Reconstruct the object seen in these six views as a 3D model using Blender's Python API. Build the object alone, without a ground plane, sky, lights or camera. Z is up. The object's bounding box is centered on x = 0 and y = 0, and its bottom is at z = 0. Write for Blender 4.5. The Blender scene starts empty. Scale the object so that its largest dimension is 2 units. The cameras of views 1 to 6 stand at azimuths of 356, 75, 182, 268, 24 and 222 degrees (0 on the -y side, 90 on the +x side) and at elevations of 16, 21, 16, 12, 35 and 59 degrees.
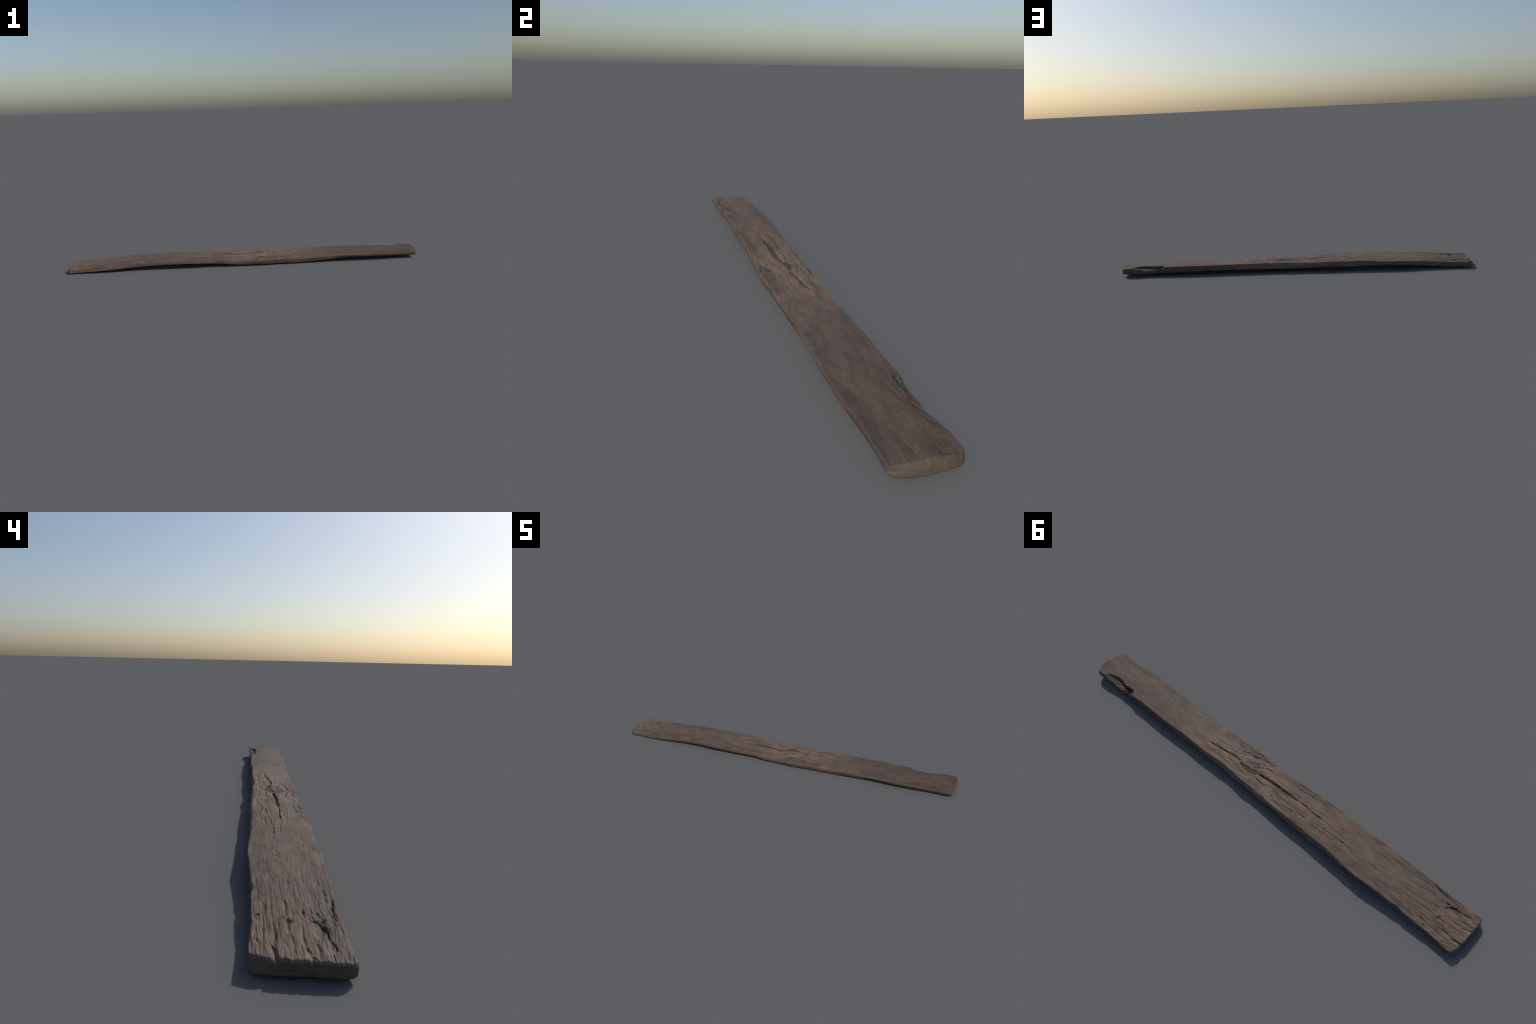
"""A weathered, slightly bowed and twisted hardwood plank, built part by part.
plank (empty) > board, end_grain x2, knot, splinters
Everything is in metres, x runs along the grain, z is up."""
import bpy, math
import numpy as np

# ----------------------------------------------------------------------------
# 1. noise helpers
# ----------------------------------------------------------------------------
def _hash(ix, iy, seed):
    h = (ix.astype(np.int64) * 374761393 + iy.astype(np.int64) * 668265263 + seed * 1442695041) & 0x7fffffff
    h = ((h ^ (h >> 13)) * 1274126177) & 0x7fffffff
    return (h ^ (h >> 16)) & 0xffff

def gnoise(x, y, seed=0):
    """2D gradient noise, about -1..1"""
    x, y = np.broadcast_arrays(np.asarray(x, float), np.asarray(y, float))
    ix, iy = np.floor(x), np.floor(y)
    fx, fy = x - ix, y - iy
    u = fx * fx * fx * (fx * (fx * 6 - 15) + 10)
    v = fy * fy * fy * (fy * (fy * 6 - 15) + 10)
    def g(dx, dy):
        a = _hash(ix + dx, iy + dy, seed) * (2 * math.pi / 65536.0)
        return np.cos(a) * (fx - dx) + np.sin(a) * (fy - dy)
    a = g(0, 0) * (1 - u) + g(1, 0) * u
    b = g(0, 1) * (1 - u) + g(1, 1) * u
    return 1.45 * (a * (1 - v) + b * v)

def fbm(x, y, seed=0, octaves=3, gain=0.5, lac=2.03):
    s, a, n = 0.0, 1.0, 0.0
    for k in range(octaves):
        s = s + a * gnoise(x, y, seed + 17 * k)
        n += a
        x, y, a = x * lac, y * lac, a * gain
    return s / n

def smooth(e0, e1, x):
    t = np.clip((x - e0) / (e1 - e0), 0, 1)
    return t * t * (3 - 2 * t)

def profile(pts):
    """smooth (Catmull-Rom / Hermite) curve through hand placed (x, value) points"""
    px = np.array([p[0] for p in pts], float)
    pv = np.array([p[1] for p in pts], float)
    m = np.gradient(pv, px)
    def f(x):
        x = np.clip(np.asarray(x, float), px[0], px[-1])
        i = np.clip(np.searchsorted(px, x) - 1, 0, len(px) - 2)
        h = px[i + 1] - px[i]
        t = (x - px[i]) / h
        return ((2*t**3 - 3*t**2 + 1) * pv[i] + (t**3 - 2*t**2 + t) * h * m[i]
                + (-2*t**3 + 3*t**2) * pv[i+1] + (t**3 - t**2) * h * m[i+1])
    return f

# ----------------------------------------------------------------------------
# 2. outline of the board: the four long edges and the two ends
#    "front" is the long edge at -y, "back" the one at +y
# ----------------------------------------------------------------------------
front_y = profile([(-1, -.0865), (-.93, -.0835), (-.8, -.0830), (-.667, -.0840), (-.6, -.0868), (-.5, -.0845), (-.41, -.0885),
                   (-.333, -.0895), (-.2, -.0850), (-.067, -.0860), (0, -.0892), (.1, -.0930), (.2, -.0918), (.333, -.0869),
                   (.467, -.0862), (.533, -.0900), (.6, -.0895), (.7, -.0922), (.8, -.0918), (.867, -.0845), (.93, -.0845), (1, -.0860)])
front_top = profile([(-1, .0310), (-.933, .0345), (-.867, .0385), (-.8, .0430), (-.733, .0475), (-.667, .0490), (-.6, .0515),
                     (-.533, .0548), (-.467, .0555), (-.4, .0548), (-.333, .0525), (-.267, .0528), (-.2, .0495), (-.133, .0468),
                     (-.067, .0410), (0, .0372), (.067, .0355), (.133, .0380), (.2, .0392), (.267, .0385), (.333, .0370),
                     (.4, .0378), (.467, .0388), (.533, .0424), (.6, .0432), (.667, .0430), (.733, .0418), (.8, .0418),
                     (.867, .0395), (.933, .0388), (1, .0388)])
front_low_y = profile([(-1, -.0855), (-.933, -.0815), (-.867, -.0870), (-.8, -.0885), (-.667, -.0850), (-.467, -.0855), (-.4, -.0925),
                       (-.333, -.0910), (-.267, -.0890), (-.2, -.0835), (-.133, -.0815), (-.067, -.0842), (.067, -.0830), (.133, -.0850),
                       (.2, -.0818), (.333, -.0780), (.467, -.0805), (.6, -.0850), (.667, -.0893), (.8, -.0868), (.933, -.0812), (1, -.0838)])
front_low = profile([(-1, .0062), (-.933, .0064), (-.867, .0101), (-.8, .0127), (-.733, .0168), (-.667, .0213), (-.6, .0258),
                     (-.533, .0270), (-.467, .0298), (-.4, .0310), (-.333, .0312), (-.267, .0281), (-.2, .0245), (-.133, .0195),
                     (-.067, .0137), (0, .0093), (.067, .0070), (.133, .0079), (.2, .0090), (.267, .0058), (.333, .0078),
                     (.4, .0110), (.467, .0170), (.533, .0221), (.6, .0262), (.667, .0270), (.733, .0260), (.8, .0240),
                     (.867, .0233), (.933, .0223), (1, .0221)])
back_y = profile([(-1, .0915), (-.933, .0912), (-.867, .0858), (-.8, .0865), (-.733, .0840), (-.667, .0855), (-.6, .0888), (-.533, .0900),
                  (-.467, .0855), (-.4, .0800), (-.333, .0782), (-.267, .0752), (-.2, .0750), (-.133, .0745), (-.067, .0702), (0, .0672),
                  (.067, .0680), (.133, .0598), (.2, .0608), (.267, .0640), (.333, .0635), (.4, .0618), (.467, .0652), (.533, .0660),
                  (.6, .0655), (.667, .0632), (.733, .0655), (.8, .0690), (.867, .0680), (.933, .0680), (1, .0690)])
back_top = profile([(-1, .0320), (-.933, .0325), (-.867, .0342), (-.8, .0380), (-.733, .0418), (-.667, .0445), (-.6, .0490), (-.533, .0492),
                    (-.467, .0500), (-.4, .0535), (-.333, .0535), (-.267, .0520), (-.2, .0535), (-.133, .0515), (-.067, .0515), (0, .0510),
                    (.067, .0540), (.133, .0530), (.2, .0540), (.267, .0528), (.333, .0530), (.4, .0518), (.467, .0512), (.533, .0520),
                    (.6, .0522), (.667, .0505), (.733, .0498), (.8, .0480), (.867, .0468), (.933, .0460), (1, .0440)])
back_low_y = profile([(-1, .0890), (-.933, .0868), (-.867, .0825), (-.8, .0868), (-.733, .0848), (-.667, .0862), (-.6, .0875), (-.533, .0900),
                      (-.467, .0880), (-.4, .0840), (-.333, .0845), (-.267, .0815), (-.2, .0815), (-.133, .0730), (-.067, .0748), (0, .0715),
                      (.067, .0740), (.133, .0700), (.2, .0680), (.333, .0678), (.467, .0676), (.6, .0708), (.733, .0688), (.867, .0697), (1, .0700)])
back_low = profile([(-1, .0022), (-.933, .0040), (-.867, .0050), (-.8, .0120), (-.733, .0165), (-.667, .0198), (-.6, .0258), (-.533, .0292),
                    (-.467, .0292), (-.4, .0262), (-.333, .0240), (-.2, .0245), (-.133, .0230), (-.067, .0200), (0, .0222), (.133, .0218),
                    (.267, .0225), (.4, .0220), (.6, .0205), (.733, .0188), (.8, .0150), (.867, .0140), (.933, .0160), (1, .0190)])
crown = profile([(-1, .0025), (-.8, .0045), (-.4, .006), (0, .006), (.5, .006), (.85, .007), (1, .0085)])
belly = profile([(-1, -.0018), (-.95, .0020), (-.90, .0045), (-.82, .0030), (-.7, .002), (-.3, .003), (.2, .005), (.6, .0055), (.9, .0055), (.97, .0035), (1, .0005)])
# where the ends lie, as a function of the position across (0 front .. 1 back): top rim and bottom rim
right_top = profile([(0, .9790), (.04, .9860), (.12, .9915), (.3, .9955), (.6, .9955), (.85, .9920), (.95, .9870), (1, .9800)])
right_low = profile([(0, .9850), (.05, .9920), (.15, .9970), (.35, 1.000), (.6, .9985), (.85, .9940), (.95, .9900), (1, .9840)])
left_top = profile([(0, -.9890), (.04, -.9960), (.12, -.9965), (.3, -.9940), (.5, -.9905), (.7, -.9860), (.85, -.9800), (.95, -.9740), (1, -.9680)])
left_low = profile([(0, -.9930), (.05, -.9985), (.12, -1.000), (.3, -.9955), (.5, -.9920), (.7, -.9885), (.9, -.9840), (.96, -.9815), (1, -.9765)])

# ----------------------------------------------------------------------------
# 3. relief of the upper face
# ----------------------------------------------------------------------------
def grain_line(x, y):
    """coordinate that is constant along a fibre: straight grain, bent around the knots"""
    g = y + .004 * gnoise(x * 3.1 + 4, y * 6, 3) + .0016 * gnoise(x * 9, y * 14, 5)
    g = g + .072 * np.exp(-((x - .775) / .095) ** 2) * np.exp(-(.075 - y) / .055)
    g = g - .030 * np.exp(-((x - .075) / .075) ** 2) * np.exp(-(y + .09) / .045)
    g = g + .010 * np.exp(-((x + .885) / .03) ** 2 - ((y + .045) / .03) ** 2)
    return g

rough = profile([(-1, 1.0), (-.9, 1.0), (-.78, .58), (-.6, .30), (-.4, .28), (-.25, .55), (-.1, .75), (.1, .85), (.25, .55), (.36, .22), (.5, .10), (.8, .09), (.93, .20), (1, .28)])
pitted = profile([(-1, 1.0), (-.9, .9), (-.78, .4), (-.55, .10), (-.3, .25), (-.1, .6), (.1, .75), (.25, .5), (.36, .08), (.5, 0), (1, 0)])

# cracks: (half width, depth, [(x, y), ...])   all measured on the upper face
CRACKS = [
    (.0022, .0030, [(.334, .016), (.307, .013), (.286, .012)]),
    (.0042, .0060, [(.284, .014), (.252, .013), (.233, .010), (.205, .009), (.182, .003)]),
    (.0018, .0050, [(.182, .003), (.166, .000), (.146, -.004), (.128, -.003), (.110, -.001)]),
    (.0115, .0042, [(.108, .007), (.084, .010), (.066, .013), (.047, .009), (.027, .002), (.010, -.002), (-.010, -.004)]),
    (.0076, .0052, [(.010, -.003), (-.012, -.004), (-.035, -.006), (-.063, -.005), (-.088, -.005), (-.113, -.006), (-.138, -.0065), (-.162, -.008), (-.190, -.008)]),
    (.0017, .0062, [(-.190, -.0085), (-.220, -.009), (-.244, -.009), (-.263, -.007), (-.288, -.006), (-.311, -.007), (-.335, -.007)]),
    (.0013, .0030, [(-.335, -.007), (-.360, -.005), (-.386, -.002), (-.425, .002), (-.470, .002)]),
    (.0013, .0030, [(-.262, .029), (-.300, .027), (-.345, .024), (-.392, .020), (-.439, .020), (-.473, .024), (-.520, .030)]),
    (.0016, .0040, [(.143, -.044), (.128, -.049), (.115, -.055), (.102, -.061)]),
    (.0040, .0045, [(.096, -.058), (.081, -.059), (.069, -.061), (.066, -.067)]),
    (.0018, .0042, [(.085, -.080), (.076, -.085), (.058, -.083), (.038, -.077), (.009, -.069)]),
    (.0013, .0030, [(.134, -.041), (.116, -.041), (.105, -.045)]),
    (.0015, .0040, [(.132, .027), (.115, .029), (.100, .034), (.078, .039), (.058, .038)]),
    (.0013, .0030, [(.215, .032), (.191, .033), (.178, .035)]),
    (.0014, .0030, [(.173, .026), (.150, .024), (.140, .025)]),
    (.0017, .0048, [(.014, .022), (.004, .023), (-.018, .025), (-.036, .026), (-.050, .020)]),
    (.0018, .0036, [(-.090, .043), (-.103, .043)]),
    (.0014, .0036, [(-.112, .053), (-.141, .057)]),
    (.0014, .0036, [(-.155, .049), (-.170, .045), (-.200, .045), (-.224, .046), (-.241, .046)]),
    (.0016, .0036, [(-.215, .034), (-.240, .032), (-.258, .031)]),
    (.0030, .0055, [(-.256, .032), (-.262, .029)]),
    (.0012, .0026, [(-.29, .040), (-.33, .038), (-.37, .040), (-.40, .041)]),
    (.0014, .0030, [(.061, -.022), (.057, -.035)]),
    (.0014, .0034, [(.045, -.016), (.029, -.028)]),
    (.0013, .0030, [(.098, -.008), (.077, -.013)]),
    (.0014, .0036, [(.006, -.045), (-.013, -.050), (-.026, -.055)]),
    (.0016, .0040, [(-.233, -.083), (-.232, -.069), (-.230, -.057)]),
    (.0014, .0030, [(-.280, -.075), (-.282, -.065), (-.300, -.064)]),
    (.0020, .0030, [(-.150, -.076), (-.180, -.078), (-.206, -.078)]),
    (.0013, .0026, [(-.150, -.060), (-.163, -.058), (-.197, -.058), (-.229, -.059)]),
    (.0016, .0030, [(.31, -.081), (.306, -.072)]),
    # frayed end at -x
    (0.0032, 0.0045, [(-.868, -.051), (-.875, -.046), (-.879, -.035), (-.876, -.025)]),
    (0.0036, 0.0070, [(-.880, -.036), (-.896, -.047), (-.914, -.050), (-.928, -.048)]),
    (0.0027, 0.0041, [(-.866, .020), (-.872, .015), (-.883, .014)]),
    (0.0034, 0.0041, [(-.937, -.052), (-.949, -.055), (-.963, -.057)]),
    (0.0023, 0.0036, [(-.944, -.025), (-.957, -.028), (-.970, -.029)]),
    (0.0023, 0.0033, [(-.974, -.050), (-.989, -.049)]),
    (0.0025, 0.0043, [(-.957, -.006), (-.968, -.009), (-.980, -.011), (-.992, -.022)]),
    (0.0032, 0.0048, [(-.945, .053), (-.964, .049), (-.990, .044)]),
    (0.0025, 0.0025, [(-.923, .079), (-.947, .075)]),
    (0.0029, 0.0031, [(-.800, .019), (-.824, .021), (-.841, .022), (-.858, .022)]),
    (0.0027, 0.0030, [(-.840, -.011), (-.864, -.011)]),
    (0.0027, 0.0030, [(-.848, -.038), (-.866, -.039)]),
    (0.0025, 0.0033, [(-.842, .077), (-.849, .070)]),
    (0.0025, 0.0030, [(-.859, .077), (-.868, .075)]),
    (0.0034, 0.0053, [(-.795, -.076), (-.815, -.073), (-.830, -.069), (-.851, -.068), (-.872, -.071)]),
    (0.0019, 0.0028, [(-.76, -.062), (-.79, -.064), (-.82, -.060)]),
    (0.0017, 0.0021, [(-.70, .008), (-.73, .009), (-.77, .012)]),
    # swirl at the +x end
    (.0012, 0.0009, [(.934, .008), (.938, .011), (.944, .021), (.951, .033), (.960, .039), (.973, .040), (.979, .037)]),
    (.0012, 0.0008, [(.973, -.013), (.983, -.001), (.986, .010)]),
    (.0014, 0.0013, [(.983, .016), (.986, .024), (.987, .033)]),
    (.0010, 0.0007, [(.955, .002), (.961, .003), (.960, .013), (.967, .016), (.972, .010), (.968, .004)]),
    (.0011, 0.0009, [(.950, .018), (.959, .019), (.971, .019), (.990, .017)]),
    (.0018, 0.0014, [(.844, .034), (.840, .035)]),
    (.0009, 0.0006, [(.780, .024), (.784, .040)]), (.0009, 0.0006, [(.792, .018), (.797, .036)]),
    (.0009, 0.0006, [(.800, .010), (.806, .028)]), (.0010, 0.0007, [(.806, .025), (.818, .024), (.830, .019)]),
]
PITS = [(-.439, .020, .0040), (-.455, .050, .0024), (-.507, .011, .0022), (-.524, .064, .0024), (-.589, .016, .0022), (-.596, .027, .0022),
        (-.623, .030, .0022), (-.535, -.047, .0020), (-.549, -.070, .0022), (-.70, .030, .0020), (-.66, .055, .0020), (.300, -.020, .0022), (-.36, .052, .0022)]

def polyline_distance(x, y, pts):
    best = np.full(x.shape, 9.0)
    along = np.zeros(x.shape)
    n = len(pts) - 1
    for k in range(n):
        ax, ay = pts[k]; bx, by = pts[k + 1]
        dx, dy = bx - ax, by - ay
        h = np.clip(((x - ax) * dx + (y - ay) * dy) / (dx * dx + dy * dy), 0, 1)
        d = np.hypot(x - ax - h * dx, y - ay - h * dy)
        m = d < best
        best = np.where(m, d, best)
        along = np.where(m, (k + h) / n, along)
    return best, along

# torn pocket beside the knot on the back edge: inner rim and depth of its floor
pocket_rim = profile([(.735, .085), (.745, .058), (.752, .046), (.770, .041), (.790, .043), (.800, .044), (.815, .042), (.835, .037),
                      (.860, .0345), (.880, .0365), (.900, .0405), (.915, .047), (.925, .056), (.935, .066), (.945, .085)])
pocket_depth = profile([(.735, .001), (.745, .004), (.755, .010), (.775, .0140), (.80, .0165), (.83, .0152), (.867, .0128), (.89, .0098), (.91, .0056), (.93, .0015), (.945, 0)])

def top_relief(x, y):
    g = grain_line(x, y)
    r, pt = rough(x), pitted(x)
    h = .00055 * gnoise(x * 5, y * 22, 11) + .0004 * gnoise(x * 14, y * 40, 12)        # gentle undulation
    ridge = fbm(x * 9, g * 95, 21, 3, .55)
    h = h + r * (.0016 * ridge - .0010 * np.abs(gnoise(x * 14, g * 130, 23)))
    h = h + r * .0007 * gnoise(x * 40, g * 260, 24) * (.4 + .6 * (gnoise(x * 6, y * 20, 29) > -.1))
    h = h + .00018 * gnoise(x * 22, g * 420, 25) + .00012 * gnoise(x * 260, y * 260, 26)
    # short furrows where soft early wood has worn away
    f1 = gnoise(x * 17, g * 72, 31); f2 = gnoise(x * 23 + 9, g * 125, 33)
    f3 = gnoise(x * 36 + 3, g * 260, 35); f4 = gnoise(x * 18, g * 170 + 5, 36)
    h = h - pt * (.0034 * smooth(.05, .85, f1) + .0022 * smooth(.18, .85, f2))
    h = h - (.25 * r + .55 * pt) * (.0013 * smooth(.15, .7, f3)) - r * .0014 * smooth(.2, .75, f4)
    h = h - (.10 + r) * .0007 * smooth(.35, .7, gnoise(x * 30 + 7, g * 330, 37))
    # blotchy torn fibre around the big crack and the knot at the front edge
    t = np.exp(-((x - .05) / .09) ** 2 - ((y + .02) / .05) ** 2)
    h = h + t * (.0020 * gnoise(x * 42 + y * 30, y * 120 - x * 25, 41) + .0013 * gnoise(x * 95 - y * 40, y * 210 + x * 30, 42) - .0022 * smooth(.2, .7, gnoise(x * 55 + y * 50, y * 150 - x * 45, 43)))
    # rounded swelling beside the front-edge knot, hollow in front of it
    h = h + .0022 * np.exp(-((x - .095) / .026) ** 2 - ((y + .028) / .016) ** 2)
    h = h - .0016 * np.exp(-((x - .105) / .05) ** 2 - ((y + .068) / .010) ** 2)
    # raised lip behind the wide crack and ridge along it
    h = h + .0018 * np.exp(-((x + .08) / .10) ** 2 - ((y - .009) / .008) ** 2)
    h = h + .0012 * np.exp(-((x + .16) / .16) ** 2 - ((y + .035) / .016) ** 2)
    h = h - .0030 * smooth(-.020, -.008, y) * smooth(.004, -.004, y) * smooth(.03, -.01, x) * smooth(-.22, -.16, x)
    # scooped floor at the frayed end, next to the ledge
    h = h - .0050 * smooth(1.0, .25, np.hypot((x + .902) / .030, (y + .034) / .017))
    h = h - .0034 * smooth(1.0, .2, np.hypot((x + .877) / .011, (y - .020) / .008))
    h = h - .0030 * smooth(1.0, .1, np.hypot((x + .983) / .016, (y - .055) / .016))
    h = h - .0020 * smooth(1.0, .2, np.hypot((x - .985) / .012, (y - .040) / .026))
    wx = x + .0012 * gnoise(x * 90, y * 90, 51)
    wy = y + .0018 * gnoise(x * 50, y * 110, 52) + .0011 * gnoise(x * 140, y * 170, 55)
    for hw, depth, pts in CRACKS:
        px = [p[0] for p in pts]; py = [p[1] for p in pts]
        pad = hw * 3 + .003
        m = (x > min(px) - pad) & (x < max(px) + pad) & (y > min(py) - pad) & (y < max(py) + pad)
        if not m.any():
            continue
        d, a = polyline_distance(wx[m], wy[m], pts)
        w = hw * (.55 + .45 * np.sin(np.pi * np.clip(a, .06, .94))) * (1 + .35 * gnoise(x[m] * 45, y[m] * 20, 53))
        w = w * np.clip(np.minimum(a, 1 - a) * 5 + .35, 0, 1)
        if hw > .005:        # open splits: steep walls, flat fibrous floor
            cut = smooth(1.12, .62, d / w)
        else:
            cut = .68 * smooth(1.1, .10, d / w) + .32 * smooth(2.3, .3, d / w)
        floor = depth * (.80 + .45 * gnoise(x[m] * 70, y[m] * 160, 54))
        h[m] = h[m] - cut * floor
    for px, py, pr in PITS:
        h = h - .0024 * smooth(1.2, .1, np.hypot((wx - px) / (pr * 1.9), (wy - py) / (pr * .8)))
    return h

def pocket(x, y, z):
    """lower the upper face into the torn pocket"""
    wob = .0016 * gnoise(x * 70, y * 60, 61) + .0010 * gnoise(x * 210, y * 160, 62)
    into = y - pocket_rim(x) + wob
    into = np.where((x < .735) | (x > .945), -1, into)
    wall = smooth(-.0006, .0030, into)
    trench = .0022 * np.exp(-(np.maximum(into, 0) / .007) ** 2) * smooth(.93, .86, x) * smooth(.74, .77, x)
    d = pocket_depth(x) * (1 + .08 * gnoise(x * 60, y * 120, 63)) + trench + .0016 * gnoise(x * 24, y * 170, 64)
    d = d + .0022 * gnoise(x * 14, (y - .25 * x) * 150, 67) * smooth(.0, .006, into)   # torn, fibrous floor
    # broken knot wood: lumpy, with two black holes
    kn = smooth(.745, .755, x) * smooth(.825, .800, x)
    d = d + kn * (.0042 * gnoise(x * 120, y * 150, 65) + .0026 * gnoise(x * 300, y * 300, 66))
    d = d + .013 * smooth(1, .35, np.hypot((x - .788) / .0070, (y - .0475) / .0050))
    d = d + .011 * smooth(1, .35, np.hypot((x - .772) / .0065, (y - .0560) / .0055))
    d = d + .006 * smooth(1, .35, np.hypot((x - .752) / .0050, (y - .0500) / .0050))
    return z - wall * np.clip(d, 0, .027)

# ----------------------------------------------------------------------------
# 4. the board as one closed surface
# ----------------------------------------------------------------------------
NU, NT, NS = 1500, 236, 22
u = np.linspace(0, 1, NU)
u = u - .42 * np.sin(2 * np.pi * u) / (2 * np.pi)
t = np.linspace(0, 1, NT)
t = t - .55 * np.sin(2 * np.pi * t) / (2 * np.pi)

def edge_wobble(x, seed, amount):
    return amount * (.0016 * gnoise(x * 17, 0 * x + seed, seed) + .0010 * gnoise(x * 46, 0 * x + seed, seed + 1) + .0005 * gnoise(x * 130, 0 * x, seed + 2))

def chips(x, seed):
    """small bites out of an edge"""
    return -.0032 * smooth(.45, .85, gnoise(x * 21, 0 * x + 3.3, seed)) - .0016 * smooth(.4, .8, gnoise(x * 55, 0 * x + 1.7, seed + 1))

def across(lo, hi, T):
    return lo + (hi - lo) * T

def top_surface():
    U, T = np.meshgrid(u, t, indexing='ij')
    x = across(left_top(T), right_top(T), U)
    f = front_y(x) - .0010 + edge_wobble(x, 71, .35)
    b = back_y(x) + .0008 + edge_wobble(x, 74, .55) + chips(x, 77) * smooth(.5, .2, x)
    y = across(f, b, T)
    z = across(front_top(x) + .0014, back_top(x) + .0018, T) + crown(x) * 4 * T * (1 - T)
    df, db = y - f, b - y
    dl, dr = x - left_top(T), right_top(T) - x
    h = top_relief(x, y)
    keep = .35 + .65 * smooth(0, .004, np.minimum(df, db))
    keep = keep * (.4 + .6 * smooth(0, .004, dr))
    z = z + h * keep
    z = pocket(x, y, z)
    # rounded arrises
    rf = .0042 * (1 + .3 * gnoise(x * 11, 0 * x, 81)) + .0015 * smooth(-.72, -.9, x)
    rb = .0030 * (1 + .5 * gnoise(x * 19, 0 * x, 82)) + .0015 * smooth(-.85, -.99, x)
    re_r = .0028 + .0062 * (1 - T) + .0015 * gnoise(0 * x, y * 40, 84)
    re_l = .0042 * (1 + .8 * gnoise(0 * x, y * 70, 83)) + .001
    def drop(d, r):
        a = np.clip((r - d) / r, 0, 1)
        return r * (1 - np.sqrt(np.maximum(1 - a * a, 0)))
    dz = np.maximum(drop(df, rf), 0) + drop(db, rb)
    de = drop(dr, re_r) + drop(dl, re_l)
    z = z - np.maximum(dz, de) - .45 * np.minimum(dz, de)
    return x, y, z

def bottom_surface():
    U, T = np.meshgrid(u, t, indexing='ij')
    x = across(left_low(T), right_low(T), U)
    f = front_low_y(x) + edge_wobble(x, 91, .5)
    b = back_low_y(x) + edge_wobble(x, 94, .5)
    y = across(f, b, T)
    z = across(front_low(x), back_low(x), T) - belly(x) * 4 * T * (1 - T)
    g = y + .004 * gnoise(x * 3, y * 6, 97)
    z = z + .0005 * fbm(x * 10, g * 110, 98, 3) + .0008 * gnoise(x * 7, y * 25, 99)
    d = np.minimum(np.minimum(y - f, b - y), np.minimum(x - left_low(T), right_low(T) - x))
    a = np.clip((.0026 - d) / .0026, 0, 1)
    z = z + .0026 * (1 - np.sqrt(np.maximum(1 - a * a, 0)))
    return x, y, z

def side(top, low, sign, seed):
    """interior rows of a long side, from below the top arris to above the bottom one"""
    s = (np.arange(1, NS + 1) / (NS + 1))[None, :]
    P = [across(a[:, None], b[:, None], s) for a, b in zip(top, low)]
    x, y, z = P
    win = np.sin(np.pi * s) ** .6
    bulge = ((.0012 + 0 * x) if sign < 0 else (.0004 + .0042 * np.exp(-((x + .10) / .20) ** 2))) * win + win * (.0010 * gnoise(x * 9, z * 60, seed) + .0006 * fbm(x * 16, z * 330, seed + 1, 3, .6) + .0003 * gnoise(x * 90, z * 500, seed + 3))
    cr = gnoise(x * 8, z * 190, seed + 5)
    bulge = bulge - win * .0012 * smooth(.45, .8, cr)
    if sign < 0:      # drying split low on the front side near the -x end, and a small dent
        d, _ = polyline_distance(x, z, [(-.905, .0225), (-.893, .0205), (-.880, .0215)])
        bulge = bulge - .0060 * smooth(1, .3, d / .0024) * win
        d, _ = polyline_distance(x, z, [(-.26, .034), (-.258, .036)])
        bulge = bulge - .0020 * smooth(1, .3, d / .003) * win
    else:
        for px, pz, pr in ((-.915, .016, .0035), (-.955, .013, .0030), (-.36, .034, .0025)):
            bulge = bulge - .004 * smooth(1, .3, np.hypot((x - px) / (pr * 1.6), (z - pz) / pr)) * win
    return x, y + sign * bulge, z

top = top_surface()
low = bottom_surface()
fs = side([a[:, 0] for a in top], [a[:, 0] for a in low], -1, 101)
bs = side([a[:, -1] for a in top], [a[:, -1] for a in low], 1, 111)

def end_face(i, sign, seed):
    """rows x columns of one end, borders shared with the long surfaces"""
    s = (np.arange(1, NS + 1) / (NS + 1))[:, None]
    P = []
    for k in range(3):
        a, b = top[k][i][None, :], low[k][i][None, :]
        L = across(a, b, s)
        # transfinite blend so that the borders meet the side rows
        lf, lb = fs[k][i][:, None], bs[k][i][:, None]
        w = t[None, :]
        L = L + (lf - L[:, :1]) * (1 - w) + (lb - L[:, -1:]) * w
        P.append(L)
    x, y, z = P
    win = (np.sin(np.pi * s) ** .7) * np.minimum(1, np.minimum(t, 1 - t)[None, :] * 25)
    rel = .0006 * gnoise(y * 60, z * 90, seed) + .0005 * fbm(y * 40, (z + .25 * y * y * 8) * 330, seed + 1, 3, .6)
    rel = rel + (.0010 if sign > 0 else .0005)
    if sign < 0:
        d, _ = polyline_distance(y, z, [(.055, .010), (.035, .012), (.018, .0165), (.0, .018)])
        rel = rel - .0022 * smooth(1, .2, d / .0014)
        rel = rel - .0022 * smooth(.25, .7, gnoise(y * 55, z * 200, seed + 6)) * smooth(.55, .05, s)
    else:
        d, _ = polyline_distance(y, z, [(.016, .052), (.019, .044), (.016, .036)])
        rel = rel - .0024 * smooth(1, .2, d / .0018)
    return x + sign * rel * win, y, z

cap_l = end_face(0, -1, 121)
cap_r = end_face(-1, 1, 131)

# shift so that the lowest point sits exactly on z = 0
zmin = min(a[2].min() for a in (top, low, fs, bs))
DZ = -zmin

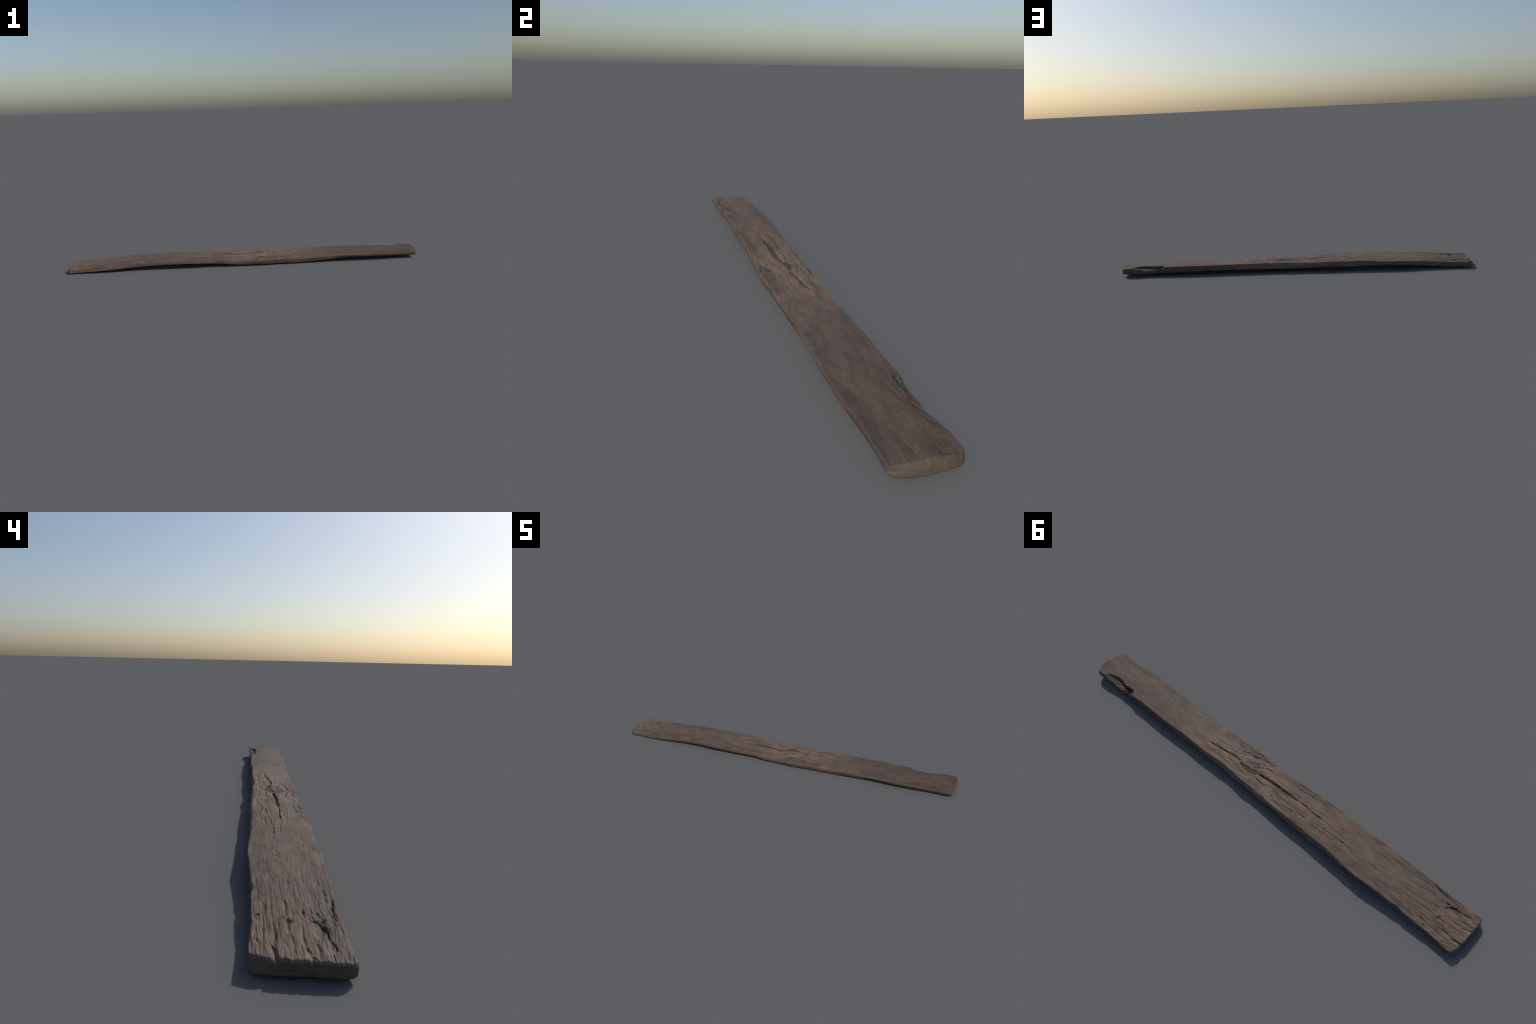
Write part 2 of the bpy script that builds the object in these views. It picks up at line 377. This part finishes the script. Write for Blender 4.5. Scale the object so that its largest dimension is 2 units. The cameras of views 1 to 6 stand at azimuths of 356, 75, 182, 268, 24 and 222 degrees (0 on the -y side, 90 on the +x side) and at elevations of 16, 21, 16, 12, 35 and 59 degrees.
def build_body():
    verts, faces_board, faces_l, faces_r = [], [], [], []
    def block(P):
        base = sum(len(v) for v in verts)
        verts.append(np.stack([P[0].ravel(), P[1].ravel(), P[2].ravel() + DZ], -1))
        return base + np.arange(P[0].size).reshape(P[0].shape)
    it, il, ifr, ibk = block(top), block(low), block(fs), block(bs)
    ring = np.concatenate([it, ibk, il[:, ::-1], ifr[:, ::-1]], axis=1)
    nx = np.roll(ring, -1, axis=1)
    q = np.stack([ring[:-1], ring[1:], nx[1:], nx[:-1]], -1).reshape(-1, 4)
    faces_board = q
    def cap(i, P, flip):
        mid = block([a[:, 1:-1] for a in P])
        rows = np.concatenate([ifr[i][:, None], mid, ibk[i][:, None]], axis=1)
        grid = np.concatenate([it[i][None], rows, il[i][None]], axis=0)
        f = np.stack([grid[:-1, :-1], grid[1:, :-1], grid[1:, 1:], grid[:-1, 1:]], -1).reshape(-1, 4)
        return f[:, ::-1] if flip else f
    faces_l = cap(0, cap_l, True)
    faces_r = cap(-1, cap_r, False)
    return np.concatenate(verts), faces_board, faces_l, faces_r

V, F_BOARD, F_LEFT, F_RIGHT = build_body()

def vertex_normals(V, F):
    n = np.cross(V[F[:, 2]] - V[F[:, 0]], V[F[:, 3]] - V[F[:, 1]])
    out = np.zeros_like(V)
    for k in range(4):
        for c in range(3):
            out[:, c] += np.bincount(F[:, k], weights=n[:, c], minlength=len(V))
    return out / np.maximum(np.linalg.norm(out, axis=1), 1e-12)[:, None]

allF = np.concatenate([F_BOARD, F_LEFT, F_RIGHT])
NRM = vertex_normals(V, allF)
probe = F_BOARD[len(F_BOARD) // 2]
# make sure faces look outward (the top must have normals pointing up)
if NRM[NU // 2 * NT + NT // 2][2] < 0:
    F_BOARD, F_LEFT, F_RIGHT = F_BOARD[:, ::-1], F_LEFT[:, ::-1], F_RIGHT[:, ::-1]
    NRM = -NRM

def mesh_object(name, F, material, parent):
    used, inv = np.unique(F, return_inverse=True)
    f = inv.reshape(F.shape).astype(np.int32)
    v = V[used]
    me = bpy.data.meshes.new(name)
    me.vertices.add(len(v)); me.vertices.foreach_set('co', v.astype(np.float32).ravel())
    me.loops.add(f.size); me.loops.foreach_set('vertex_index', f.ravel())
    me.polygons.add(len(f))
    me.polygons.foreach_set('loop_start', np.arange(0, f.size, 4, dtype=np.int32))
    me.update(calc_edges=True)
    me.polygons.foreach_set('use_smooth', np.ones(len(f), bool))
    me.normals_split_custom_set_from_vertices(NRM[used].astype(np.float32))
    me.materials.append(material)
    ob = bpy.data.objects.new(name, me)
    bpy.context.scene.collection.objects.link(ob)
    ob.parent = parent
    return ob

# ----------------------------------------------------------------------------
# 5. materials
# ----------------------------------------------------------------------------
class Nodes:
    """thin wrapper so that node trees read like formulas"""
    def __init__(self, mat):
        mat.use_nodes = True
        self.t = mat.node_tree
        self.t.nodes.clear()
    def new(self, kind, **props):
        n = self.t.nodes.new(kind)
        for k, v in props.items():
            setattr(n, k, v)
        return n
    def put(self, sock, val):
        if isinstance(val, bpy.types.NodeSocket):
            self.t.links.new(val, sock)
        elif val is not None:
            sock.default_value = val
    def math(self, op, a, b=None, c=None, clamp=False):
        n = self.new('ShaderNodeMath', operation=op, use_clamp=clamp)
        for s, v in zip(n.inputs, (a, b, c)):
            self.put(s, v)
        return n.outputs[0]
    def vec(self, op, a, b=None, scale=None, out=0):
        n = self.new('ShaderNodeVectorMath', operation=op)
        self.put(n.inputs[0], a)
        if b is not None: self.put(n.inputs[1], b)
        if scale is not None: self.put(n.inputs['Scale'], scale)
        return n.outputs[out]
    def length(self, a):
        return self.vec('LENGTH', a, out='Value')
    def dot(self, a, b):
        return self.vec('DOT_PRODUCT', a, b, out='Value')
    def xyz(self, x, y, z):
        n = self.new('ShaderNodeCombineXYZ')
        for s, v in zip(n.inputs, (x, y, z)):
            self.put(s, v)
        return n.outputs[0]
    def split(self, v):
        n = self.new('ShaderNodeSeparateXYZ'); self.put(n.inputs[0], v)
        return n.outputs
    def noise(self, v, scale=1.0, detail=2.0, rough=.5, distortion=0.0, color=False):
        n = self.new('ShaderNodeTexNoise', noise_dimensions='3D')
        self.put(n.inputs['Vector'], v); self.put(n.inputs['Scale'], scale); self.put(n.inputs['Detail'], detail)
        self.put(n.inputs['Roughness'], rough); self.put(n.inputs['Distortion'], distortion)
        return n.outputs['Color' if color else 'Fac']
    def ramp(self, f, stops, interp='LINEAR'):
        n = self.new('ShaderNodeValToRGB')
        cr = n.color_ramp; cr.interpolation = interp
        while len(cr.elements) > len(stops): cr.elements.remove(cr.elements[-1])
        while len(cr.elements) < len(stops): cr.elements.new(.5)
        for e, (p, c) in zip(cr.elements, stops):
            e.position = p
            e.color = (c, c, c, 1) if not isinstance(c, tuple) else (*c, 1)
        self.put(n.inputs[0], f)
        return n.outputs[0]
    def mix(self, f, a, b, mode='MIX'):
        n = self.new('ShaderNodeMix', data_type='RGBA', blend_type=mode)
        self.put(n.inputs[0], f)
        for s, v in ((n.inputs[6], a), (n.inputs[7], b)):
            self.put(s, (*v, 1) if isinstance(v, tuple) else v)
        return n.outputs[2]
    def step(self, v, e0, e1):
        n = self.new('ShaderNodeMapRange', interpolation_type='SMOOTHSTEP')
        self.put(n.inputs['Value'], v); self.put(n.inputs['From Min'], e0); self.put(n.inputs['From Max'], e1)
        return n.outputs[0]
    def bell(self, x, c, s):
        d = self.math('MULTIPLY', self.math('SUBTRACT', x, c), 1.0 / s)
        return self.math('EXPONENT', self.math('MULTIPLY', self.math('MULTIPLY', d, d), -1.0))
    def grain(self, x, y):
        """same fibre coordinate as grain_line(), in nodes"""
        a = self.math('MULTIPLY', self.bell(x, .775, .095), self.math('EXPONENT', self.math('MULTIPLY', self.math('SUBTRACT', y, .075), 1 / .055)))
        b = self.math('MULTIPLY', self.bell(x, .075, .075), self.math('EXPONENT', self.math('MULTIPLY', self.math('ADD', y, .09), -1 / .045)))
        g = self.math('MULTIPLY_ADD', a, .072, y)
        return self.math('MULTIPLY_ADD', b, -.030, g)
    def capsule(self, p, a, b, r):
        pa = self.vec('SUBTRACT', p, a)
        ba = tuple(j - i for i, j in zip(a, b))
        h = self.math('MULTIPLY', self.dot(pa, ba), 1.0 / sum(k * k for k in ba), clamp=True)
        d = self.length(self.vec('SUBTRACT', pa, self.vec('SCALE', ba, scale=h)))
        return self.step(d, r * 1.1, r * .45)
    def curve(self, x, pts):
        n = self.new('ShaderNodeFloatCurve')
        c = n.mapping.curves[0]
        while len(c.points) < len(pts): c.points.new(.5, .5)
        for q, (px, pv) in zip(c.points, pts):
            q.location = (px, pv); q.handle_type = 'VECTOR'
        n.mapping.update()
        self.put(n.inputs['Value'], x)
        return n.outputs[0]
    def strokes(self, p, lines):
        """soft lines that run along the board: centre line y(x) and half width"""
        out = None
        x, y, _ = self.split(p)
        for r, pts in lines:
            pts = sorted(pts)
            x0, x1 = pts[0][0], pts[-1][0]
            if x1 - x0 < .012:                       # short cross strokes
                m = None
                for (ax, ay), (bx, by) in zip(pts, pts[1:]):
                    k = self.capsule(p, (ax, ay, 0), (bx, by, 0), r)
                    m = k if m is None else self.math('MAXIMUM', m, k)
            else:
                pad = min(.5 * r, .2 * (x1 - x0))
                t = self.math('MULTIPLY', self.math('SUBTRACT', x, x0 - pad), 1.0 / (x1 - x0 + 2 * pad))
                yc = self.curve(t, [((px - x0 + pad) / (x1 - x0 + 2 * pad), py * 5 + .5) for px, py in pts])
                d = self.math('ABSOLUTE', self.math('SUBTRACT', y, self.math('MULTIPLY_ADD', yc, .2, -.1)))
                # width tapers to nothing at both ends
                e = self.math('MULTIPLY', t, self.math('SUBTRACT', 1.0, t))
                w = self.math('MULTIPLY', self.math('POWER', self.math('MAXIMUM', self.math('MULTIPLY', e, 4.0), 0.0), .35), r)
                m = self.step(self.math('SUBTRACT', d, w), .05 * r, -.30 * r)
            out = m if out is None else self.math('MAXIMUM', out, m)
        return out
    def blob(self, p, c, s):
        d = self.vec('MULTIPLY', self.vec('SUBTRACT', p, c), tuple(1.0 / k for k in s))
        return self.step(self.length(d), 1.0, .3)
    def finish(self, color, roughness, bump, strength, distance):
        b = self.new('ShaderNodeBump'); self.put(b.inputs['Height'], bump)
        b.inputs['Strength'].default_value = strength; b.inputs['Distance'].default_value = distance
        p = self.new('ShaderNodeBsdfPrincipled')
        self.put(p.inputs['Base Color'], color); self.put(p.inputs['Roughness'], roughness)
        p.inputs['Specular IOR Level'].default_value = .4
        self.t.links.new(b.outputs[0], p.inputs['Normal'])
        o = self.new('ShaderNodeOutputMaterial')
        self.t.links.new(p.outputs[0], o.inputs[0])

BASE   = (.142, .097, .069)
GREY   = (.130, .100, .079)
WARM   = (.208, .129, .085)
PURPLE = (.078, .056, .049)
DARK   = (.046, .034, .027)
SOOT   = (.038, .039, .036)
TAN    = (.158, .120, .081)

def weathered_wood(name):
    mat = bpy.data.materials.new(name)
    N = Nodes(mat)
    P = N.new('ShaderNodeTexCoord').outputs['Object']
    x, y, z = N.split(P)
    warp = N.noise(P, 38, 2, color=True)
    W = N.vec('ADD', P, N.vec('SCALE', N.vec('SUBTRACT', warp, (.5, .5, .5)), scale=.010))
    wx, wy, wz = N.split(W)
    WF = N.vec('MULTIPLY', W, (1, 1, 0))
    g = N.grain(x, y)
    gw = N.grain(wx, wy)
    X01 = N.math('MULTIPLY_ADD', x, .5, .5)
    # --- broad zones along the board
    patch = N.noise(N.xyz(N.math('MULTIPLY', x, 5), N.math('MULTIPLY', gw, 22), N.math('MULTIPLY', z, 12)), 1, 3, .6)
    col = N.mix(N.step(patch, .40, .66), BASE, GREY)
    warmth = N.ramp(X01, [(0, .30), (.10, .25), (.20, .12), (.33, .35), (.42, .80), (.55, 1.0), (.66, .75), (.70, .15), (.85, .12), (1, .2)])
    band = N.step(N.noise(N.xyz(N.math('MULTIPLY', x, 4), N.math('MULTIPLY', gw, 42), 3.0), 1, 3, .6), .40, .62)
    backhalf = N.step(wy, -.045, .01)
    warmmask = N.math('MULTIPLY', N.math('MULTIPLY', warmth, band), N.math('MULTIPLY_ADD', backhalf, .75, .25))
    col = N.mix(N.math('MULTIPLY', warmmask, .75), col, WARM)
    # red-brown fringe along the back arris
    fringe = N.math('MULTIPLY', N.step(wy, .052, .068), N.step(N.noise(P, 16, 3), .42, .62))
    col = N.mix(N.math('MULTIPLY', fringe, .45), col, (.138, .088, .064))
    # purple-brown streaks along the grain
    pur = N.noise(N.xyz(N.math('MULTIPLY', x, 7), N.math('MULTIPLY', gw, 75), N.math('MULTIPLY', z, 30)), 1, 4, .6)
    pw = N.ramp(X01, [(0, .55), (.2, .5), (.45, .55), (.62, .45), (.70, .15), (1, .35)])
    col = N.mix(N.math('MULTIPLY', N.step(pur, .50, .70), pw), col, PURPLE)
    # stained strip inside the front arris
    strip = N.math('MULTIPLY', N.bell(wy, -.072, .022), N.step(N.noise(N.xyz(N.math('MULTIPLY', x, 6), N.math('MULTIPLY', y, 20), 7.0), 1, 3), .36, .58))
    col = N.mix(N.math('MULTIPLY', strip, .78), col, PURPLE)
    # named stains: purple streak behind the wide crack, two on the front half
    st = N.strokes(WF, [(.0065, [(-.075, .024), (-.131, .026), (-.190, .023), (-.25, .020)]),
                       (.0100, [(-.115, -.068), (-.163, -.064), (-.229, -.066)]),
                       (.0080, [(-.62, -.060), (-.74, -.062)]), (.0090, [(-.70, .070), (-.80, .070)])])
    col = N.mix(N.math('MULTIPLY', st, .65), col, PURPLE)
    # pale worn spots
    pale = N.math('MULTIPLY', N.step(N.noise(N.xyz(N.math('MULTIPLY', x, 11), N.math('MULTIPLY', gw, 30), 5.0), 1, 2), .58, .75), .45)
    col = N.mix(pale, col, (.150, .120, .089))
    gp = N.math('MAXIMUM', N.blob(W, (.665, -.05, .04), (.05, .03, 9)), N.blob(W, (.395, .005, .04), (.05, .05, 9)))
    col = N.mix(N.math('MULTIPLY', gp, .35), col, (.132, .115, .094))
    # worn tan arrises at the two ends of the front side and on the rims of the ends
    tan = N.math('MAXIMUM', N.math('MULTIPLY', N.step(wx, -.80, -.93), N.step(wy, -.066, -.082)), N.math('MULTIPLY', N.step(wx, .55, .80), N.step(wy, -.087, -.093)))
    tan = N.math('MAXIMUM', tan, N.math('MULTIPLY', N.step(N.math('ABSOLUTE', wx), .988, .998), .5))
    tan = N.math('MAXIMUM', tan, N.math('MULTIPLY', N.bell(wx, -.955, .03), N.bell(wy, -.075, .02)))
    col = N.mix(N.math('MULTIPLY', tan, .55), col, TAN)
    # --- fine fibre: thin dark and light lines
    f1 = N.noise(N.xyz(N.math('MULTIPLY', x, 14), N.math('MULTIPLY', g, 260), N.math('MULTIPLY', z, 260)), 1, 4, .65)
    f2 = N.noise(N.xyz(N.math('MULTIPLY', x, 30), N.math('MULTIPLY', g, 620), N.math('MULTIPLY', z, 500)), 1, 3, .6)
    fade = N.ramp(X01, [(0, 1), (.3, .85), (.6, 1), (.70, .5), (1, .6)])
    dark1 = N.math('MULTIPLY', N.step(f1, .49, .72), N.math('MULTIPLY', fade, .72))
    col = N.mix(dark1, col, DARK)
    light1 = N.math('MULTIPLY', N.step(f1, .46, .28), .35)
    col = N.mix(light1, col, (.190, .141, .099))
    val = N.math('MULTIPLY_ADD', f2, .7, .65)
    grit = N.math('MULTIPLY_ADD', N.noise(P, 420, 2), .5, .75)
    val = N.math('MULTIPLY', val, grit)
    col = N.mix(1.0, col, N.xyz(val, val, val), 'MULTIPLY')
    # the board is darker toward the smooth end, paler in the torn middle; soft mottling
    tone = N.curve(X01, [(0, .66), (.12, .64), (.30, .58), (.42, .64), (.52, .70), (.64, .62), (.70, .54), (.80, .48), (1, .45)])
    mott = N.math('MULTIPLY_ADD', N.noise(N.xyz(N.math('MULTIPLY', x, 16), N.math('MULTIPLY', gw, 40), N.math('MULTIPLY', z, 40)), 1, 4, .6), 1.1, .45)
    tone = N.math('MULTIPLY', N.math('MULTIPLY', tone, 1.66), mott)
    col = N.mix(1.0, col, N.xyz(tone, tone, tone), 'MULTIPLY')
    # growth rings sweeping round the knot at the back edge
    rings = N.noise(N.xyz(N.math('MULTIPLY', x, 3), N.math('MULTIPLY', g, 210), 2.0), 1, 3, .6)
    near = N.math('MULTIPLY', N.bell(x, .79, .14), N.step(y, -.05, .02))
    col = N.mix(N.math('MULTIPLY', N.math('MULTIPLY', N.step(rings, .46, .66), near), .60), col, DARK)
    # small curl of grain at the +x end, and the dark lines that bound it
    dc = N.length(N.vec('MULTIPLY', N.vec('SUBTRACT', WF, (.966, .012, 0)), (1.0, .75, 0)))
    curl = N.math('SINE', N.math('MULTIPLY_ADD', N.noise(P, 60, 2), 7.0, N.math('MULTIPLY', dc, 900)))
    col = N.mix(N.math('MULTIPLY', N.math('MULTIPLY', N.step(curl, .0, .9), N.step(dc, .032, .012)), .40), col, DARK)
    lines = N.strokes(WF, [(.0017, [(.934, .008), (.944, .021), (.951, .033), (.962, .040), (.978, .038)]), (.0020, [(.973, -.013), (.983, -.001), (.988, .012)]),
                           (.0024, [(.983, .016), (.987, .033)]), (.0016, [(.950, .018), (.971, .019), (.990, .017)]), (.0022, [(.845, .034), (.840, .035)]),
                           (.0014, [(.780, .024), (.784, .040)]), (.0014, [(.792, .018), (.797, .036)]), (.0014, [(.800, .010), (.806, .028)]),
                           (.0030, [(.845, -.078), (.872, -.070)]), (.0035, [(.90, -.080), (.985, -.078)])])
    col = N.mix(N.math('MULTIPLY', lines, .55), col, SOOT)
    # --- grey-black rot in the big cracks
    soot = N.strokes(WF, [
        (.0045, [(.284, .014), (.252, .012), (.233, .010), (.205, .008), (.182, .003), (.150, -.003), (.112, -.001)]),
        (.0130, [(.104, .006), (.084, .010), (.066, .012), (.047, .008), (.022, .001)]),
        (.0084, [(.022, .000), (-.012, -.004), (-.063, -.004), (-.113, -.005), (-.162, -.007), (-.192, -.007)]),
        (.0024, [(-.192, -.008), (-.230, -.009), (-.263, -.007), (-.311, -.007)]),
        (.0075, [(.094, -.058), (.078, -.060), (.066, -.065)]),
        (.0024, [(.140, -.045), (.115, -.055), (.100, -.060)]),
        (.0024, [(.084, -.081), (.074, -.085), (.050, -.081)]),
        (.0022, [(-.002, .023), (-.036, .026)]),
        (.0034, [(-.882, -.037), (-.900, -.048), (-.922, -.049)]),
        (.0034, [(-.800, -.075), (-.850, -.068), (-.868, -.070)]),
    ])
    soot = N.math('MULTIPLY', soot, N.math('MULTIPLY_ADD', N.noise(P, 120, 2), .9, .45), clamp=True)
    col = N.mix(N.math('MULTIPLY', soot, .9), col, SOOT)
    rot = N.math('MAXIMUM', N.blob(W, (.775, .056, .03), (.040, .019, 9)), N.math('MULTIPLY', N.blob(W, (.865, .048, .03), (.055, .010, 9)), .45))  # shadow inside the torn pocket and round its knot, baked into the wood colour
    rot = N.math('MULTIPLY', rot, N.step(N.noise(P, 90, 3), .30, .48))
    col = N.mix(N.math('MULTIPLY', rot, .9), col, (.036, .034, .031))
    green = N.math('MAXIMUM', N.blob(W, (-.900, -.031, .03), (.028, .015, 9)), N.blob(W, (-.877, .021, .03), (.010, .008, 9)))
    col = N.mix(N.math('MULTIPLY', green, .5), col, (.165, .145, .100))
    bump = N.math('ADD', N.math('MULTIPLY', f1, .6), N.math('MULTIPLY', f2, .4))
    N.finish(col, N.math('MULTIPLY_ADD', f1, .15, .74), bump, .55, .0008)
    return mat

def cut_end_wood(name):
    mat = bpy.data.materials.new(name)
    N = Nodes(mat)
    P = N.new('ShaderNodeTexCoord').outputs['Object']
    x, y, z = N.split(P)
    arc = N.math('MULTIPLY_ADD', N.math('MULTIPLY', y, y), 1.2, z)
    n1 = N.noise(N.xyz(N.math('MULTIPLY', x, 40), N.math('MULTIPLY', y, 30), N.math('MULTIPLY', arc, 240)), 1, 4, .6)
    n2 = N.noise(P, 26, 3)
    col = N.mix(N.step(n2, .40, .64), (.098, .073, .051), (.116, .090, .064))
    col = N.mix(N.math('MULTIPLY', N.step(n1, .48, .72), .55), col, (.075, .063, .050))
    col = N.mix(N.math('MULTIPLY', N.step(N.noise(P, 55, 2), .56, .72), .4), col, (.118, .086, .062))
    grit = N.math('MULTIPLY_ADD', N.noise(P, 380, 2), .6, .70)
    col = N.mix(1.0, col, N.xyz(grit, grit, grit), 'MULTIPLY')
    N.finish(col, .85, n1, .5, .0008)
    return mat

def knot_wood(name):
    mat = bpy.data.materials.new(name)
    N = Nodes(mat)
    P = N.new('ShaderNodeTexCoord').outputs['Object']
    n1 = N.noise(P, 140, 3)
    n2 = N.noise(N.vec('MULTIPLY', P, (120, 400, 400)), 1, 3, .6)
    col = N.mix(N.step(n1, .38, .62), (.036, .029, .024), (.110, .070, .047))
    col = N.mix(N.math('MULTIPLY', N.step(n2, .5, .7), .5), col, (.060, .052, .046))
    N.finish(col, .85, n2, .6, .0010)
    return mat

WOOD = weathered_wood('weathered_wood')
END = cut_end_wood('cut_end_wood')
KNOT = knot_wood('knot_wood')

# ----------------------------------------------------------------------------
# 6. objects
# ----------------------------------------------------------------------------
plank = bpy.data.objects.new('wooden_plank', None)
plank.empty_display_size = .2
bpy.context.scene.collection.objects.link(plank)
plank['label'] = 'long weathered grey-brown wooden plank, bowed, cracked, with torn knot'
plank['category'] = 'wooden plank'

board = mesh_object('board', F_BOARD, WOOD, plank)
end_l = mesh_object('end_grain', F_LEFT, END, plank)
end_r = mesh_object('end_grain', F_RIGHT, END, plank)

def splinter_mesh(name, length, width, height, seed, tip=.15):
    """tapered, twisted sliver of torn wood along local x"""
    n, m = 18, 10
    v, f = [], []
    for i in range(n):
        s = i / (n - 1)
        k = (1 - (1 - tip) * s ** 1.6) * math.sin(math.pi * min(1, .18 + s * .9)) ** .35
        for j in range(m):
            a = 2 * math.pi * j / m
            rr = 1 + .22 * float(gnoise(s * 5 + seed, j * .9, seed)) + .12 * float(gnoise(s * 14, j * 1.7, seed + 3))
            cy, cz = math.cos(a), math.sin(a)
            q = max(abs(cy), abs(cz))
            cy, cz = cy / q * .6 + cy * .4, cz / q * .6 + cz * .4
            v.append((length * s + .0006 * float(gnoise(j * 1.3, s * 4, seed + 5)), width * k * rr * cy + .0015 * math.sin(2.2 * s + seed), height * k * rr * cz))
    for i in range(n - 1):
        for j in range(m):
            f.append((i * m + j, (i + 1) * m + j, (i + 1) * m + (j + 1) % m, i * m + (j + 1) % m)[::-1])
    f.append(tuple(range(m))); f.append(tuple((n - 1) * m + j for j in range(m))[::-1])
    me = bpy.data.meshes.new(name)
    me.from_pydata(v, [], f); me.update()
    me.polygons.foreach_set('use_smooth', np.ones(len(f), bool))
    me.materials.append(KNOT)
    return me

# knot: broken stub of branch wood at the inner end of the pocket, with slivers standing in it
knot = bpy.data.objects.new('knot', splinter_mesh('knot', .026, .0075, .0065, 5, .55))
knot.location = (.7475, .0590, .0300 + DZ); knot.rotation_euler = (.3, .10, -.12)
bpy.context.scene.collection.objects.link(knot); knot.parent = plank
for loc, rot, dim, seed in (((.7640, .0640, .0390), (.4, .25, .10), (.026, .0022, .0016), 11),
                            ((.7900, .0610, .0300), (.1, .05, -.20), (.030, .0034, .0024), 13),
                            ((.7560, .0500, .0370), (.9, .20, -.25), (.018, .0022, .0020), 17)):
    s = bpy.data.objects.new('splinter', splinter_mesh('splinter', *dim, seed))
    bpy.context.scene.collection.objects.link(s)
    s.parent = plank
    s.location = (loc[0], loc[1], loc[2] + DZ); s.rotation_euler = rot
